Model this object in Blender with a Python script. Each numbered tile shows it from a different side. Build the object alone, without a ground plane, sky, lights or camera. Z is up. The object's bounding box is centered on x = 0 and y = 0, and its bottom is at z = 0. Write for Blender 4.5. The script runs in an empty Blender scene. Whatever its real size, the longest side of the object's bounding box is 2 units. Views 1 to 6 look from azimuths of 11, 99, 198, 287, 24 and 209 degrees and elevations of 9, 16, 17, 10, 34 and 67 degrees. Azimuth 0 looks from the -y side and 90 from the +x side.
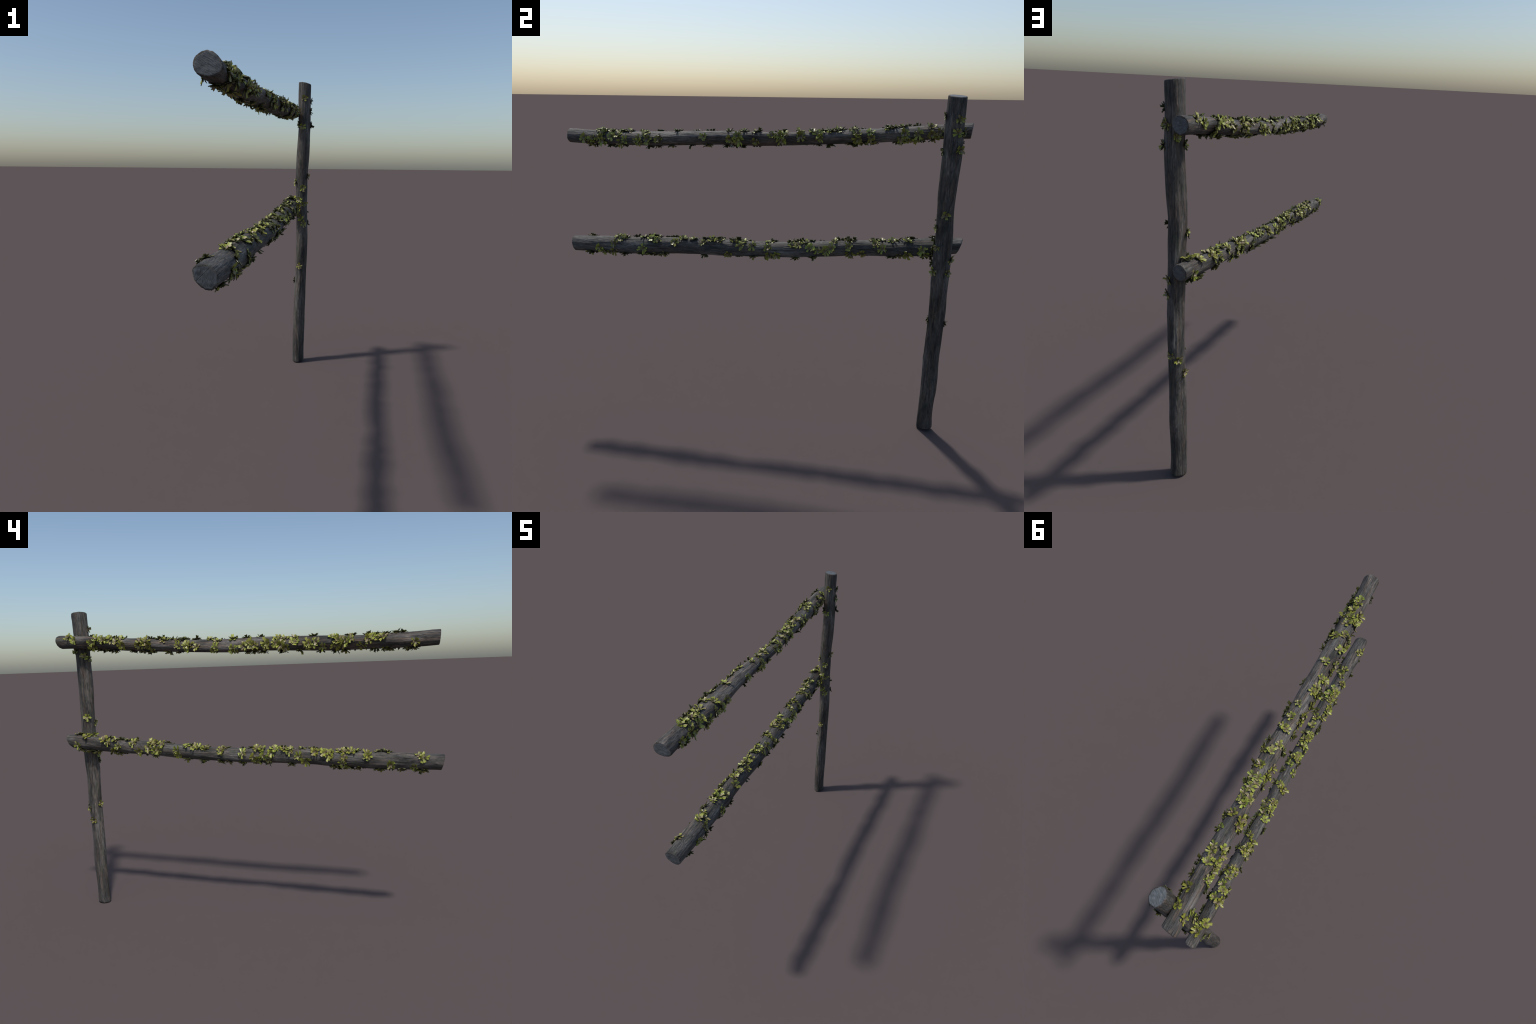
"""Weathered log fence section: one upright post, two horizontal rails,
overgrown with small leafy moss rosettes.  Everything is procedural."""
import bpy, math, random
import numpy as np
from mathutils import Vector, Matrix, noise

random.seed(41)
AXIS_POST, AXIS_RAIL = 2, 1

# ------------------------------------------------------------------ log profiles
# stations along each log: (position, centre a, centre b, radius, oval cos2, oval sin2)
# a,b are the two world axes across the log: (x, y) for the post, (x, z) for a rail
POST = [(0.000, 0.0307, 0.8961, 0.0356, -0.0025, 0.0015), (0.128, 0.0284, 0.8965, 0.0344, -0.0010, 0.0014),
        (0.255, 0.0296, 0.9012, 0.0357, -0.0027, 0.0021), (0.383, 0.0322, 0.8990, 0.0347, -0.0027, 0.0024),
        (0.511, 0.0336, 0.9026, 0.0344, -0.0027, 0.0015), (0.638, 0.0357, 0.9047, 0.0354, -0.0037, 0.0010),
        (0.766, 0.0371, 0.9036, 0.0360, -0.0038, 0.0011), (0.894, 0.0336, 0.9036, 0.0372, -0.0054, 0.0002),
        (1.022, 0.0301, 0.9048, 0.0362, -0.0039, 0.0005), (1.149, 0.0291, 0.9001, 0.0369, -0.0017, 0.0003),
        (1.277, 0.0348, 0.9004, 0.0390, -0.0031, 0.0014), (1.405, 0.0390, 0.9055, 0.0381, -0.0049, 0.0025),
        (1.532, 0.0359, 0.9033, 0.0389, -0.0041, 0.0005), (1.660, 0.0356, 0.9056, 0.0384, -0.0028, -0.0002)]
UPPER_RAIL = [(-1.000, -0.0170, 1.4412, 0.0378, 0.0036, -0.0012), (-0.833, -0.0240, 1.4359, 0.0368, 0.0027, -0.0026),
              (-0.667, -0.0189, 1.4342, 0.0381, 0.0065, -0.0050), (-0.500, -0.0247, 1.4363, 0.0401, 0.0061, -0.0032),
              (-0.333, -0.0257, 1.4419, 0.0381, 0.0042, 0.0027), (-0.167, -0.0248, 1.4474, 0.0369, 0.0047, 0.0010),
              (0.000, -0.0201, 1.4458, 0.0346, 0.0016, 0.0048), (0.167, -0.0175, 1.4506, 0.0350, 0.0040, 0.0049),
              (0.333, -0.0231, 1.4595, 0.0337, 0.0026, 0.0020), (0.500, -0.0251, 1.4701, 0.0349, 0.0037, -0.0007),
              (0.667, -0.0264, 1.4818, 0.0358, 0.0036, -0.0025), (0.833, -0.0315, 1.4955, 0.0354, 0.0030, -0.0035),
              (1.000, -0.0300, 1.5040, 0.0358, 0.0012, -0.0012)]
LOWER_RAIL = [(-1.000, -0.0205, 0.8770, 0.0369, -0.0006, -0.0034), (-0.833, -0.0225, 0.8795, 0.0402, -0.0003, -0.0042),
              (-0.667, -0.0201, 0.8804, 0.0393, -0.0025, -0.0043), (-0.500, -0.0196, 0.8891, 0.0400, -0.0006, -0.0025),
              (-0.333, -0.0164, 0.8935, 0.0351, -0.0034, -0.0040), (-0.167, -0.0138, 0.8953, 0.0343, -0.0041, -0.0052),
              (0.000, -0.0188, 0.8969, 0.0362, -0.0011, -0.0020), (0.167, -0.0207, 0.9022, 0.0359, -0.0004, -0.0042),
              (0.333, -0.0215, 0.9142, 0.0360, -0.0012, -0.0042), (0.500, -0.0198, 0.9291, 0.0345, -0.0028, -0.0016),
              (0.667, -0.0169, 0.9355, 0.0360, -0.0004, -0.0025), (0.833, -0.0242, 0.9504, 0.0371, -0.0027, -0.0055),
              (1.000, -0.0245, 0.9650, 0.0347, -0.0032, -0.0022)]

# ------------------------------------------------------------------ where the rosettes grow
# (millimetres along the log, degrees round it)
POST_GROWTH = [(503, 171), (569, 143), (589, 80), (599, 253), (849, 41), (852, 306), (890, 256), (912, 63),
    (944, 240), (969, 319), (992, 246), (1064, 290), (1095, 201), (1126, 351), (1413, 259), (1424, 31), (1427, 205),
    (1455, 149), (1497, 9), (1499, 68), (1557, 13), (1570, 282)]
UPPER_GROWTH = [(-782, 50), (-702, 46), (-877, 9), (-860, 203), (-859, 263), (-843, 314), (-830, 7), (-824, 263), (-805, 85), (-795, 15),
    (-777, 85), (-777, 344), (-747, 263), (-735, 34), (-731, 79), (-724, 263), (-720, 145), (-695, 84), (-690, 157),
    (-680, 328), (-678, 84), (-676, 263), (-668, 132), (-656, 6), (-654, 166), (-649, 85), (-624, 228), (-594, 19),
    (-586, 335), (-583, 101), (-574, 162), (-562, 65), (-551, 180), (-545, 263), (-544, 211), (-541, 16), (-517, 166),
    (-508, 215), (-501, 263), (-493, 121), (-484, 16), (-446, 222), (-430, 282), (-414, 170), (-399, 96), (-378, 207),
    (-378, 172), (-334, 262), (-314, 158), (-309, 125), (-266, 220), (-260, 128), (-256, 9), (-243, 198), (-243, 282),
    (-228, 121), (-221, 172), (-176, 171), (-170, 212), (-148, 264), (-136, 85), (-127, 341), (-111, 263), (-108,
    182), (-94, 19), (-88, 157), (-85, 335), (-73, 263), (-63, 92), (-57, 178), (-7, 228), (-3, 84), (-3, 328), (1,
    185), (6, 108), (79, 24), (83, 125), (93, 174), (100, 221), (118, 331), (118, 17), (130, 101), (134, 48), (190,
    166), (209, 83), (213, 6), (228, 151), (241, 194), (250, 155), (268, 106), (273, 69), (292, 167), (296, 262),
    (296, 113), (297, 37), (303, 346), (321, 87), (349, 262), (355, 69), (370, 117), (386, 74), (400, 99), (438, 232),
    (451, 282), (453, 201), (456, 73), (471, 141), (477, 262), (479, 34), (481, 334), (482, 195), (499, 143), (507,
    282), (511, 196), (534, 46), (540, 345), (545, 308), (560, 261), (600, 204), (611, 130), (618, 70), (637, 151),
    (645, 80), (659, 262), (676, 325), (677, 154), (679, 125), (688, 84), (690, 14), (698, 261), (710, 309), (713,
    155), (750, 313), (750, 140), (752, 7), (761, 261), (773, 190), (774, 229), (810, 59), (811, 354), (821, 283),
    (841, 327), (847, 12), (882, 172), (889, 59), (925, 140)]
LOWER_GROWTH = [(-911, 251), (-905, 158), (-899, 294), (-887, 120), (-885, 251), (-864, 217), (-835, 355), (-807,
    322), (-806, 251), (-758, 207), (-755, 332), (-754, 29), (-743, 80), (-719, 60), (-717, 251), (-702, 295), (-694,
    87), (-693, 251), (-649, 163), (-648, 137), (-614, 293), (-601, 251), (-596, 85), (-593, 0), (-571, 121), (-565,
    293), (-553, 251), (-551, 73), (-543, 117), (-538, 173), (-531, 212), (-517, 52), (-516, 294), (-515, 111), (-487,
    251), (-485, 294), (-476, 145), (-466, 171), (-447, 146), (-426, 39), (-398, 145), (-386, 73), (-351, 208), (-325,
    74), (-315, 183), (-273, 251), (-271, 47), (-270, 113), (-268, 157), (-241, 112), (-228, 74), (-192, 131), (-186,
    73), (-177, 170), (-159, 213), (-152, 252), (-141, 339), (-133, 187), (-130, 113), (-111, 73), (-105, 213), (-99,
    116), (-94, 252), (-82, 196), (-79, 35), (-66, 74), (-25, 166), (-19, 252), (-16, 39), (-12, 294), (51, 251), (63,
    28), (64, 78), (69, 332), (84, 115), (87, 155), (100, 251), (107, 334), (174, 127), (174, 95), (188, 50), (191,
    251), (200, 293), (210, 112), (218, 60), (233, 141), (250, 73), (272, 28), (282, 250), (284, 112), (289, 293),
    (314, 8), (322, 208), (331, 180), (349, 4), (378, 18), (391, 72), (420, 148), (441, 185), (451, 100), (457, 142),
    (458, 193), (463, 26), (469, 250), (470, 329), (476, 83), (485, 124), (499, 177), (528, 329), (557, 206), (582,
    102), (592, 53), (592, 146), (624, 92), (625, 13), (664, 293), (671, 83), (680, 182), (682, 251), (699, 107),
    (707, 316), (709, 225), (740, 165), (741, 325), (746, 70), (762, 134), (812, 5), (816, 250), (824, 326), (850,
    293), (858, 250), (877, 110), (895, 72), (916, 249), (923, 78), (928, 203)]


# ------------------------------------------------------------------ node helpers
class Nodes:
    def __init__(self, name):
        self.mat = bpy.data.materials.new(name)
        self.mat.use_nodes = True
        self.t = self.mat.node_tree
        self.t.nodes.clear()
        self.coord = self.t.nodes.new("ShaderNodeTexCoord")

    def link(self, a, b):
        self.t.links.new(a, b)

    def put(self, sock, val):
        if isinstance(val, bpy.types.NodeSocket):
            self.link(val, sock)
        else:
            sock.default_value = val

    def mapping(self, scale, loc=(0, 0, 0), rot=(0, 0, 0)):
        m = self.t.nodes.new("ShaderNodeMapping")
        m.inputs["Scale"].default_value = scale
        m.inputs["Location"].default_value = loc
        m.inputs["Rotation"].default_value = rot
        self.link(self.coord.outputs["Object"], m.inputs["Vector"])
        return m.outputs["Vector"]

    def noise(self, vec, scale=1.0, detail=6.0, rough=0.6, distort=0.0):
        n = self.t.nodes.new("ShaderNodeTexNoise")
        n.inputs["Scale"].default_value = scale
        n.inputs["Detail"].default_value = detail
        n.inputs["Roughness"].default_value = rough
        n.inputs["Distortion"].default_value = distort
        self.link(vec, n.inputs["Vector"])
        return n.outputs["Fac"]

    def ramp(self, fac, stops, interp='LINEAR'):
        r = self.t.nodes.new("ShaderNodeValToRGB")
        cr = r.color_ramp
        cr.interpolation = interp
        while len(cr.elements) < len(stops):
            cr.elements.new(0.5)
        for e, (p, c) in zip(cr.elements, stops):
            e.position = p
            e.color = (*c, 1.0) if isinstance(c, tuple) else (c, c, c, 1.0)
        self.put(r.inputs["Fac"], fac)
        return r.outputs["Color"]

    def mix(self, fac, a, b, mode='MIX'):
        m = self.t.nodes.new("ShaderNodeMix")
        m.data_type = 'RGBA'
        m.blend_type = mode
        self.put(m.inputs[0], fac)
        self.put(m.inputs[6], a if not isinstance(a, tuple) else (*a, 1.0))
        self.put(m.inputs[7], b if not isinstance(b, tuple) else (*b, 1.0))
        return m.outputs[2]

    def math(self, op, a, b=0.0):
        m = self.t.nodes.new("ShaderNodeMath")
        m.operation = op
        self.put(m.inputs[0], a)
        self.put(m.inputs[1], b)
        return m.outputs[0]

    def finish(self, colour, rough, height=None, strength=0.5, dist=0.002, spec=0.5):
        p = self.t.nodes.new("ShaderNodeBsdfPrincipled")
        o = self.t.nodes.new("ShaderNodeOutputMaterial")
        self.put(p.inputs["Base Color"], colour)
        self.put(p.inputs["Roughness"], rough)
        p.inputs["Specular IOR Level"].default_value = spec
        if height is not None:
            b = self.t.nodes.new("ShaderNodeBump")
            b.inputs["Strength"].default_value = strength
            b.inputs["Distance"].default_value = dist
            self.link(height, b.inputs["Height"])
            self.link(b.outputs["Normal"], p.inputs["Normal"])
        self.link(p.outputs[0], o.inputs["Surface"])
        return self.mat


def along(axis, across, length):
    s = [across] * 3
    s[axis] = length
    return tuple(s)


def wood_material(name, axis, warm, green, shift, tone=1.0):
    """grey weathered timber: fine streaks, brown wear, faint algae, dark checks"""
    n = Nodes(name)
    off = (shift, shift * 1.7, shift * 2.3)
    streak = n.noise(n.mapping(along(axis, 115, 18), off), 1, 7, 0.70, 1.3)
    broad = n.noise(n.mapping(along(axis, 34, 7.0), off), 1, 5, 0.6, 0.4)
    base = n.ramp(streak, [(0.30, (0.030, 0.030, 0.031)), (0.43, (0.066, 0.064, 0.062)),
                           (0.56, (0.102, 0.094, 0.085)), (0.70, (0.170, 0.152, 0.130))])
    shade = n.ramp(broad, [(0.34, 0.36), (0.50, 0.92), (0.66, 1.60)])
    col = n.mix(1.0, base, shade, 'MULTIPLY')
    patch = n.noise(n.mapping(along(axis, 14, 3.2), (shift + 3, 8, 1)), 1, 4, 0.6, 0.3)
    col = n.mix(1.0, col, n.ramp(patch, [(0.34, 0.58 * tone), (0.50, 1.0 * tone), (0.64, 1.35 * tone)]), 'MULTIPLY')
    # brown, less weathered streaks
    brown = n.noise(n.mapping(along(axis, 75, 7), (shift + 7, 3, 5)), 1, 5, 0.65, 0.3)
    col = n.mix(n.ramp(brown, [(0.48, 0.0), (0.66, warm)]), col, n.mix(1.0, base, (1.85, 1.36, 1.02), 'MULTIPLY'))
    # thin film of green algae
    algae = n.noise(n.mapping(along(axis, 40, 16), (shift + 19, 11, 2)), 1, 6, 0.75)
    col = n.mix(n.ramp(algae, [(0.54, 0.0), (0.68, green)]), col, (0.045, 0.064, 0.034))
    # drying checks: very thin dark lines along the grain
    check = n.noise(n.mapping(along(axis, 90, 4.5), (shift + 31, 1, 9)), 1, 4, 0.55, 0.6)
    lines = n.ramp(check, [(0.470, 1.0), (0.495, 0.25), (0.520, 1.0)])
    col = n.mix(0.8, col, lines, 'MULTIPLY')
    grain = n.noise(n.mapping(along(axis, 330, 26), off), 1, 5, 0.65)
    h = n.math('ADD', n.math('MULTIPLY', streak, 1.2), n.math('MULTIPLY', grain, 0.6))
    h = n.math('ADD', h, n.math('MULTIPLY', lines, 0.6))
    return n.finish(col, n.ramp(streak, [(0.3, 0.80), (0.7, 0.58)]), h, 0.8, 0.003, 0.4)


def cut_material(name, turn, turn_axis, crack=None):
    """sawn log end: blue-grey with slanting saw scratches and, on some, one drying crack"""
    n = Nodes(name)
    rot = [0.0, 0.0, 0.0]
    rot[turn_axis] = turn
    squash = n.t.nodes.new("ShaderNodeMapping")
    squash.inputs["Scale"].default_value = (45, 380, 380)
    n.link(n.mapping((1, 1, 1), (0, 0, 0), tuple(rot)), squash.inputs["Vector"])
    saw = n.noise(squash.outputs["Vector"], 1, 5, 0.65, 0.3)
    blot = n.noise(n.mapping((60, 60, 60)), 1, 5, 0.65)
    col = n.ramp(saw, [(0.30, (0.052, 0.058, 0.062)), (0.50, (0.100, 0.110, 0.116)), (0.70, (0.165, 0.175, 0.180))])
    col = n.mix(1.0, col, n.ramp(blot, [(0.3, 0.62), (0.7, 1.25)]), 'MULTIPLY')
    height = saw
    if crack:
        dot = n.t.nodes.new("ShaderNodeVectorMath")
        dot.operation = 'DOT_PRODUCT'
        n.link(n.coord.outputs["Object"], dot.inputs[0])
        dot.inputs[1].default_value = (crack[0], 0.0, crack[1])
        gap = n.math('ABSOLUTE', n.math('SUBTRACT', dot.outputs["Value"], crack[2]))
        line = n.ramp(n.math('MULTIPLY', gap, 400.0), [(0.12, 0.0), (0.42, 1.0)])
        col = n.mix(0.8, col, line, 'MULTIPLY')
        height = n.math('ADD', saw, line)
    return n.finish(col, 0.62, height, 0.7, 0.0025, 0.5)


def leaf_material(name, tip, mid, base):
    """rosette leaf: dull brownish heart running out to a yellow-green blade"""
    n = Nodes(name)
    ln = n.t.nodes.new("ShaderNodeVectorMath")
    ln.operation = 'LENGTH'
    n.link(n.coord.outputs["Object"], ln.inputs[0])
    info = n.t.nodes.new("ShaderNodeObjectInfo")
    patch = n.noise(n.mapping((190, 190, 190)), 1, 3, 0.6)
    r = n.math('ADD', n.math('MULTIPLY', ln.outputs["Value"], 36.0), n.math('MULTIPLY', n.math('SUBTRACT', patch, 0.5), 0.75))
    col = n.ramp(r, [(0.18, base), (0.42, mid), (0.68, tip)])
    hsv = n.t.nodes.new("ShaderNodeHueSaturation")
    n.put(hsv.inputs["Hue"], n.math('ADD', n.math('MULTIPLY', info.outputs["Random"], 0.03), 0.485))
    n.put(hsv.inputs["Value"], n.math('ADD', n.math('MULTIPLY', info.outputs["Random"], 0.42), 0.79))
    n.link(col, hsv.inputs["Color"])
    return n.finish(hsv.outputs["Color"], 0.42, patch, 0.3, 0.001, 0.5)


WOOD = {"post": wood_material("weathered_post_wood", AXIS_POST, 0.52, 0.60, 0.0, 0.88),
        "upper": wood_material("weathered_brown_wood", AXIS_RAIL, 0.72, 0.45, 13.0),
        "lower": wood_material("weathered_grey_wood", AXIS_RAIL, 0.38, 0.60, 29.0)}
CUT_UPPER = cut_material("sawn_upper_rail_end", -0.55, 1)
CUT_LOWER = cut_material("sawn_lower_rail_end", 1.45, 1, (-0.695, 0.719, 0.6542))
CUT_POST = cut_material("sawn_post_end", 0.6, 2)
LEAF_GREEN = leaf_material("moss_leaf_green", (0.270, 0.288, 0.042), (0.198, 0.210, 0.036), (0.155, 0.125, 0.078))
LEAF_BROWN = leaf_material("moss_leaf_withered", (0.260, 0.225, 0.095), (0.255, 0.200, 0.132), (0.200, 0.152, 0.110))
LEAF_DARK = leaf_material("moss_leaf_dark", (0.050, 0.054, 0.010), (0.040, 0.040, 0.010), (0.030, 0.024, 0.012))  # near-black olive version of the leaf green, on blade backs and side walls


# ------------------------------------------------------------------ logs
def smooth_table(table):
    """Catmull-Rom through the stations"""
    a = np.array(table)
    x = a[:, 0]

    def at(t):
        t = np.asarray(t, float)
        i = np.clip(np.searchsorted(x, t) - 1, 0, len(x) - 2)
        i0, i3 = np.maximum(i - 1, 0), np.minimum(i + 2, len(x) - 1)
        u = np.clip((t - x[i]) / (x[i + 1] - x[i]), 0, 1)[..., None]
        p0, p1, p2, p3 = a[i0, 1:], a[i, 1:], a[i + 1, 1:], a[i3, 1:]
        return 0.5 * (2 * p1 + (p2 - p0) * u + (2 * p0 - 5 * p1 + 4 * p2 - p3) * u ** 2 + (3 * p1 - p0 - 3 * p2 + p3) * u ** 3)
    return at


class Log:
    def __init__(self, table, axis, start, end, facets, knots, seed, bevel=0.005):
        # start/end = (position, slope along a, slope along b) of the two saw cuts
        self.at, self.axis, self.start, self.end = smooth_table(table), axis, start, end
        self.facets, self.knots, self.seed, self.bevel = facets, knots, seed, bevel
        self.ia, self.ib = [k for k in range(3) if k != axis]

    def support(self, t, phi):
        cx, cy, r, c2, s2 = np.moveaxis(self.at(t), -1, 0)
        h = r + c2 * np.cos(2 * phi) + s2 * np.sin(2 * phi)
        d = -2 * c2 * np.sin(2 * phi) + 2 * s2 * np.cos(2 * phi)
        for order, amp, where, spread, twist in self.facets:
            w = amp * np.exp(-((t - where) / spread) ** 2)
            h = h + w * np.cos(order * phi - twist)
            d = d - order * w * np.sin(order * phi - twist)
        return cx, cy, h, d

    def relief(self, t, phi, wx, wy):
        """small bumps: lumps, long grain ridges, knots"""
        out = np.zeros(t.shape)
        sd = self.seed * 7.31
        flat = out.ravel()
        T, X, Y = t.ravel(), wx.ravel(), wy.ravel()
        for k in range(flat.size):
            x, y, z = X[k], Y[k], T[k]
            lump = noise.noise(Vector((x * 26 + sd, y * 26, z * 9)))
            ridge = noise.noise(Vector((x * 105, y * 105 + sd, z * 4.5)))
            fine = noise.noise(Vector((x * 260 + sd, y * 260, z * 16)))
            flat[k] = 0.0015 * lump + 0.0010 * ridge - 0.0055 * max(0.0, 0.16 - abs(ridge + 0.15)) + 0.0007 * fine
        for kt, kp, size, high in self.knots:
            dp = (phi - math.radians(kp) + math.pi) % (2 * math.pi) - math.pi
            q = ((t - kt) / (size * 1.5)) ** 2 + (dp * 0.037 / size) ** 2
            out += high * np.exp(-q) - 0.4 * high * np.exp(-q * 6)
        return out

    def build(self, name, wood, cut):
        ns, na = int((self.end[0] - self.start[0]) / 0.005), 112
        lin = np.linspace(0, 1, ns)
        L = self.end[0] - self.start[0]
        # rings crowd together at the ends to round the sawn edge
        edge = np.array([0.0, 0.0007, 0.0016, 0.0030])
        pos = np.concatenate([self.start[0] + edge, self.start[0] + 0.005 + lin * (L - 0.010), self.end[0] - edge[::-1]])
        phi = np.linspace(0, 2 * math.pi, na, endpoint=False)
        t, p = np.meshgrid(pos, phi, indexing='ij')
        cx, cy, h, d = self.support(t, p)
        da, db = h * np.cos(p) - d * np.sin(p), h * np.sin(p) + d * np.cos(p)
        rel = self.relief(t, p, da, db)
        from_end = np.minimum(t - self.start[0], self.end[0] - t)
        b = self.bevel
        q = np.clip(1 - from_end / b, 0, 1)
        worn = 0.9 + 0.45 * np.sin(3 * p + self.seed) * np.sin(5 * p + 2 * self.seed)  # unevenly chipped rim
        shrink = b * (1 - np.sqrt(np.clip(1 - q * q, 0, 1))) * worn
        da = da + (rel - shrink) * np.cos(p)
        db = db + (rel - shrink) * np.sin(p)
        ws = np.clip(1 - (t - self.start[0]) / 0.12, 0, 1)
        we = np.clip(1 - (self.end[0] - t) / 0.12, 0, 1)
        tt = t + ws * (self.start[1] * da + self.start[2] * db) + we * (self.end[1] * da + self.end[2] * db)
        verts = np.zeros((len(pos) * na, 3))
        verts[:, self.axis] = tt.ravel()
        verts[:, self.ia] = (cx + da).ravel()
        verts[:, self.ib] = (cy + db).ravel()
        verts = list(map(tuple, verts))
        faces, mats = [], []
        flip = self.axis == AXIS_RAIL
        def add(f, m):
            faces.append(tuple(reversed(f)) if flip else tuple(f))
            mats.append(m)
        for i in range(len(pos) - 1):
            for j in range(na):
                k = (j + 1) % na
                add((i * na + j, i * na + k, (i + 1) * na + k, (i + 1) * na + j), 0)
        # sawn faces: concentric rings, slightly uneven
        rings = 9
        for side, ring in ((0, 0), (1, len(pos) - 1)):
            prev = [ring * na + j for j in range(na)]
            centre = np.mean([verts[k] for k in prev], axis=0)
            for g in range(1, rings):
                f = 1 - g / rings
                cur = []
                for j in range(na):
                    v = centre + (np.array(verts[ring * na + j]) - centre) * f
                    v[self.axis] += 0.0009 * noise.noise(Vector((v[self.ia] * 70, v[self.ib] * 70, side * 9 + self.seed)))
                    cur.append(len(verts))
                    verts.append(tuple(v))
                for j in range(na):
                    k = (j + 1) % na
                    quad = (prev[k], prev[j], cur[j], cur[k]) if side == 0 else (prev[j], prev[k], cur[k], cur[j])
                    add(quad, 1)
                prev = cur
            c = len(verts)
            verts.append(tuple(centre))
            for j in range(na):
                k = (j + 1) % na
                add((prev[k], prev[j], c) if side == 0 else (prev[j], prev[k], c), 1)
        me = bpy.data.meshes.new(name)
        me.from_pydata(verts, [], faces)
        me.materials.append(wood)
        me.materials.append(cut)
        me.polygons.foreach_set("material_index", mats)
        me.polygons.foreach_set("use_smooth", [True] * len(faces))
        me.update()
        ob = bpy.data.objects.new(name, me)
        bpy.context.collection.objects.link(ob)
        return ob

    def frame(self, t, phi):
        """surface point and (along, round, outward) axes"""
        cx, cy, h, d = [float(v) for v in self.support(np.array(t), np.array(phi))]
        pt, tx, ny = [0.0] * 3, [0.0] * 3, [0.0] * 3
        pt[self.axis] = t
        pt[self.ia] = cx + h * math.cos(phi) - d * math.sin(phi)
        pt[self.ib] = cy + h * math.sin(phi) + d * math.cos(phi)
        tx[self.axis] = 1.0
        ny[self.ia], ny[self.ib] = math.cos(phi), math.sin(phi)
        n, a = Vector(ny), Vector(tx)
        return Vector(pt), a, n.cross(a), n


# ------------------------------------------------------------------ moss rosettes
def leaflet(rng, yaw, length, width, lift, base_r, thick, verts, faces, mats, slot):
    """one thick strap-like blade, widening a little to a blunt, faintly notched tip"""
    notch = rng.uniform(0.0, 0.13) * length
    tipw = width * rng.uniform(0.95, 1.2)
    skew = rng.uniform(-0.12, 0.12) * length
    outline = [  # (distance out, half width left, half width right)
        (0.0, 0.30 * width, 0.30 * width),
        (0.40 * length, 0.43 * width, 0.43 * width),
        (0.80 * length, 0.50 * tipw, 0.50 * tipw)]
    cup = rng.uniform(0.05, 0.22) * width
    curl = rng.uniform(-0.05, 0.25)
    roll = rng.uniform(-0.22, 0.22)
    rows = []
    for d, wl, wr in outline:
        rows.append([(d, wl, cup), (d, 0.0, 0.0), (d, -wr, cup)])
    rows.append([(length + skew * 0.5, 0.47 * tipw, cup), (length - notch, 0.0, 0.2 * cup), (length - skew * 0.5, -0.47 * tipw, cup)])
    start = len(verts)
    cyaw, syaw = math.cos(yaw), math.sin(yaw)
    for layer in (0, 1):
        for row in rows:
            for d, w, z in row:
                ang = lift + curl * (d / length)
                zz = z + w * math.sin(roll) - layer * thick
                x = base_r + d * math.cos(ang) - zz * math.sin(ang)
                zz2 = d * math.sin(ang) + zz * math.cos(ang)
                verts.append((x * cyaw - w * syaw, x * syaw + w * cyaw, zz2))
    nr = len(rows)
    top = lambda r, c: start + r * 3 + c
    bot = lambda r, c: start + nr * 3 + r * 3 + c
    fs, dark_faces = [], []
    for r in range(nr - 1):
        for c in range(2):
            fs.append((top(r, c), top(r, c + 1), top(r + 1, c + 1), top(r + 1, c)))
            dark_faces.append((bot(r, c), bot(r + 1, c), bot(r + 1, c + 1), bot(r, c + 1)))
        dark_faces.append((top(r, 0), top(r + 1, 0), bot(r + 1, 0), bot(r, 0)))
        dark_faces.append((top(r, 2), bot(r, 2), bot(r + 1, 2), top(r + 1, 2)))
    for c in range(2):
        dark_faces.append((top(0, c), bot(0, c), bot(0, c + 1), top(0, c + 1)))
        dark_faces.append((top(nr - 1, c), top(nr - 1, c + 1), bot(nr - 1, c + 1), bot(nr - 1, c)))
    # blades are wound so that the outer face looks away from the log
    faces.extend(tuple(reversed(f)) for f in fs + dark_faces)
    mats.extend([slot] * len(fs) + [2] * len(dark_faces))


def rosette_mesh(rng, index, wrap):
    verts, faces, mats = [], [], []
    n_out = rng.randint(7, 9)
    turn = rng.uniform(0, 6.28)
    for k in range(n_out):
        yaw = turn + (k + rng.uniform(-0.5, 0.5)) * 2 * math.pi / n_out
        slot = 1 if rng.random() < 0.14 else 0
        leaflet(rng, yaw, rng.uniform(0.017, 0.0285), rng.uniform(0.0065, 0.0115), rng.choice((0.10, 0.18, 0.28, 0.42, 0.66)),
                0.002, 0.0022, verts, faces, mats, slot)
    for k in range(rng.randint(5, 7)):
        yaw = turn + rng.uniform(0, 6.28)
        slot = 1 if rng.random() < 0.35 else 0
        leaflet(rng, yaw, rng.uniform(0.010, 0.018), rng.uniform(0.006, 0.009), rng.uniform(0.35, 0.85), 0.001,
                0.0020, verts, faces, mats, slot)
    # bend the flat rosette round the log
    R = wrap
    bent = []
    for x, y, z in verts:
        a = y / R * 0.85
        rad = R + z + 0.0005
        bent.append((x, rad * math.sin(a), rad * math.cos(a) - R))
    me = bpy.data.meshes.new("moss_rosette_%d" % index)
    me.from_pydata(bent, [], faces)
    me.materials.append(LEAF_GREEN)
    me.materials.append(LEAF_BROWN)
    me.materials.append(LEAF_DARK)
    me.polygons.foreach_set("material_index", mats)
    me.update()
    return me


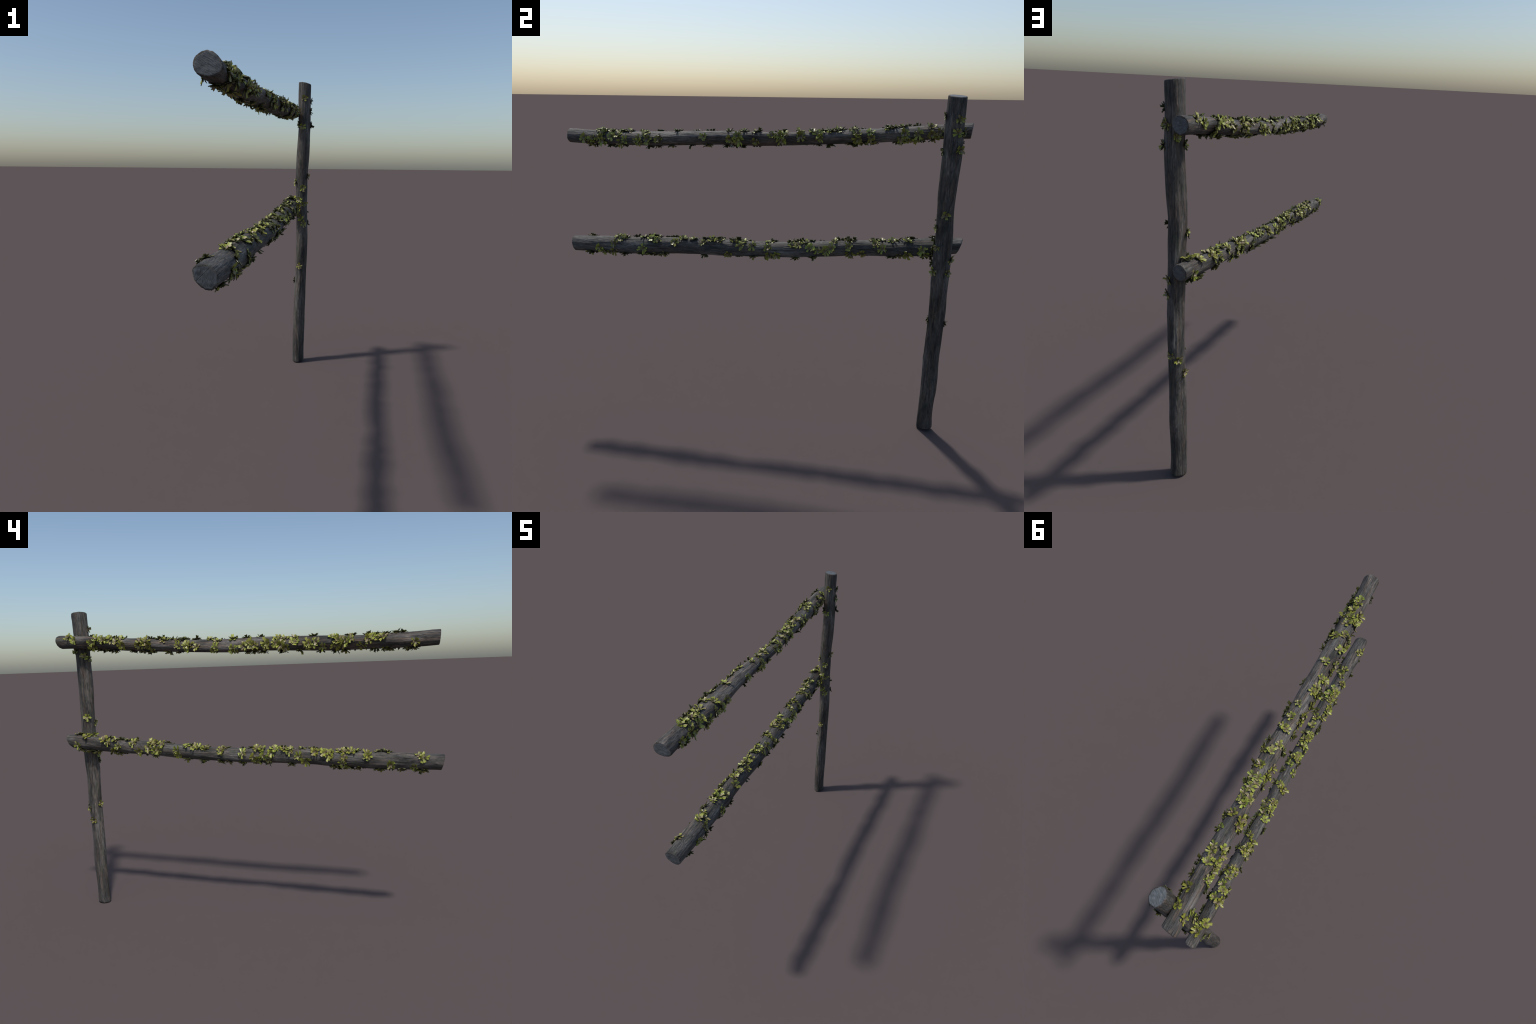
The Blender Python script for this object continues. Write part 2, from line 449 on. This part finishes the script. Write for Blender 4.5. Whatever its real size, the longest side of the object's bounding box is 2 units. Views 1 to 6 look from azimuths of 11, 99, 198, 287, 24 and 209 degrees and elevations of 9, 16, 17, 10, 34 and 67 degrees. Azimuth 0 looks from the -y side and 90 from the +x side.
# ------------------------------------------------------------------ assemble
post = Log(POST, AXIS_POST, (0.0052, 0.13, 0.10), (1.656, -0.16, -0.06),
           [(4, 0.0008, 0.3, 0.6, 0.4), (3, 0.0010, 1.5, 0.3, 0.5), (4, 0.0009, 1.2, 0.5, 1.9)],
           [(1.635, 120, 0.010, 0.003), (1.560, 150, 0.007, 0.0025), (0.80, 290, 0.006, 0.002), (0.72, 285, 0.005, 0.002),
            (0.215, 70, 0.016, 0.003), (0.40, 265, 0.010, 0.0025), (1.20, 250, 0.020, 0.002)], 1)
upper = Log(UPPER_RAIL, AXIS_RAIL, (-0.966, 0.03, -0.09), (0.992, -0.20, 0.10),
            [(3, 0.0013, -0.97, 0.15, 4.712), (5, 0.00025, -0.95, 0.2, 0.6), (4, 0.0007, 0.2, 0.5, 1.0), (3, 0.0007, 0.6, 0.4, 2.0)],
            [(-0.93, 80, 0.008, 0.002), (-0.10, 60, 0.014, 0.0025), (0.17, 110, 0.012, 0.002), (-0.5, 200, 0.02, 0.002)], 2)
lower = Log(LOWER_RAIL, AXIS_RAIL, (-0.992, 0.06, -0.17), (0.989, -0.08, 0.34),
            [(3, 0.0011, -0.98, 0.16, 1.5708), (4, 0.0008, 0.1, 0.5, 2.4), (3, 0.0007, 0.6, 0.4, 0.5)],
            [(-0.84, 170, 0.013, 0.004), (-0.45, 250, 0.02, 0.003), (0.30, 100, 0.010, 0.002), (-0.1, 100, 0.01, 0.002)], 3)

fence = bpy.data.objects.new("log_fence", None)
fence.location = (0, 0, 0)
bpy.context.collection.objects.link(fence)
fence["label"] = "weathered log fence section overgrown with leafy green moss"
fence["category"] = "wooden fence"

rng = random.Random(1907)
variants = [rosette_mesh(rng, k, 0.037) for k in range(18)]
first = None
for log, name, wood, cut, growth in ((post, "post", WOOD["post"], CUT_POST, POST_GROWTH),
                                     (upper, "rail", WOOD["upper"], CUT_UPPER, UPPER_GROWTH),
                                     (lower, "rail", WOOD["lower"], CUT_LOWER, LOWER_GROWTH)):
    ob = log.build(name, wood, cut)
    ob.parent = fence
    for mm, deg in growth:
        pt, a, r, n = log.frame(mm / 1000.0, math.radians(deg))
        if rng.random() < 0.5:
            a, r = -a, -r
        s = rng.uniform(0.92, 1.16) * (0.9 if log is post else 1.0)
        basis = Matrix((a, r, n)).transposed().to_4x4()
        tilt = Matrix.Rotation(rng.uniform(-0.12, 0.12), 4, 'X') @ Matrix.Rotation(rng.uniform(-0.15, 0.15), 4, 'Y')
        if first is None:
            ros = first = bpy.data.objects.new("moss_rosette", rng.choice(variants))
        else:
            ros = first.copy()
            ros.data = rng.choice(variants)
        bpy.context.collection.objects.link(ros)
        ros.parent = ob
        ros.matrix_world = Matrix.Translation(pt - n * 0.001) @ basis @ tilt @ Matrix.Diagonal((s, s, s, 1))
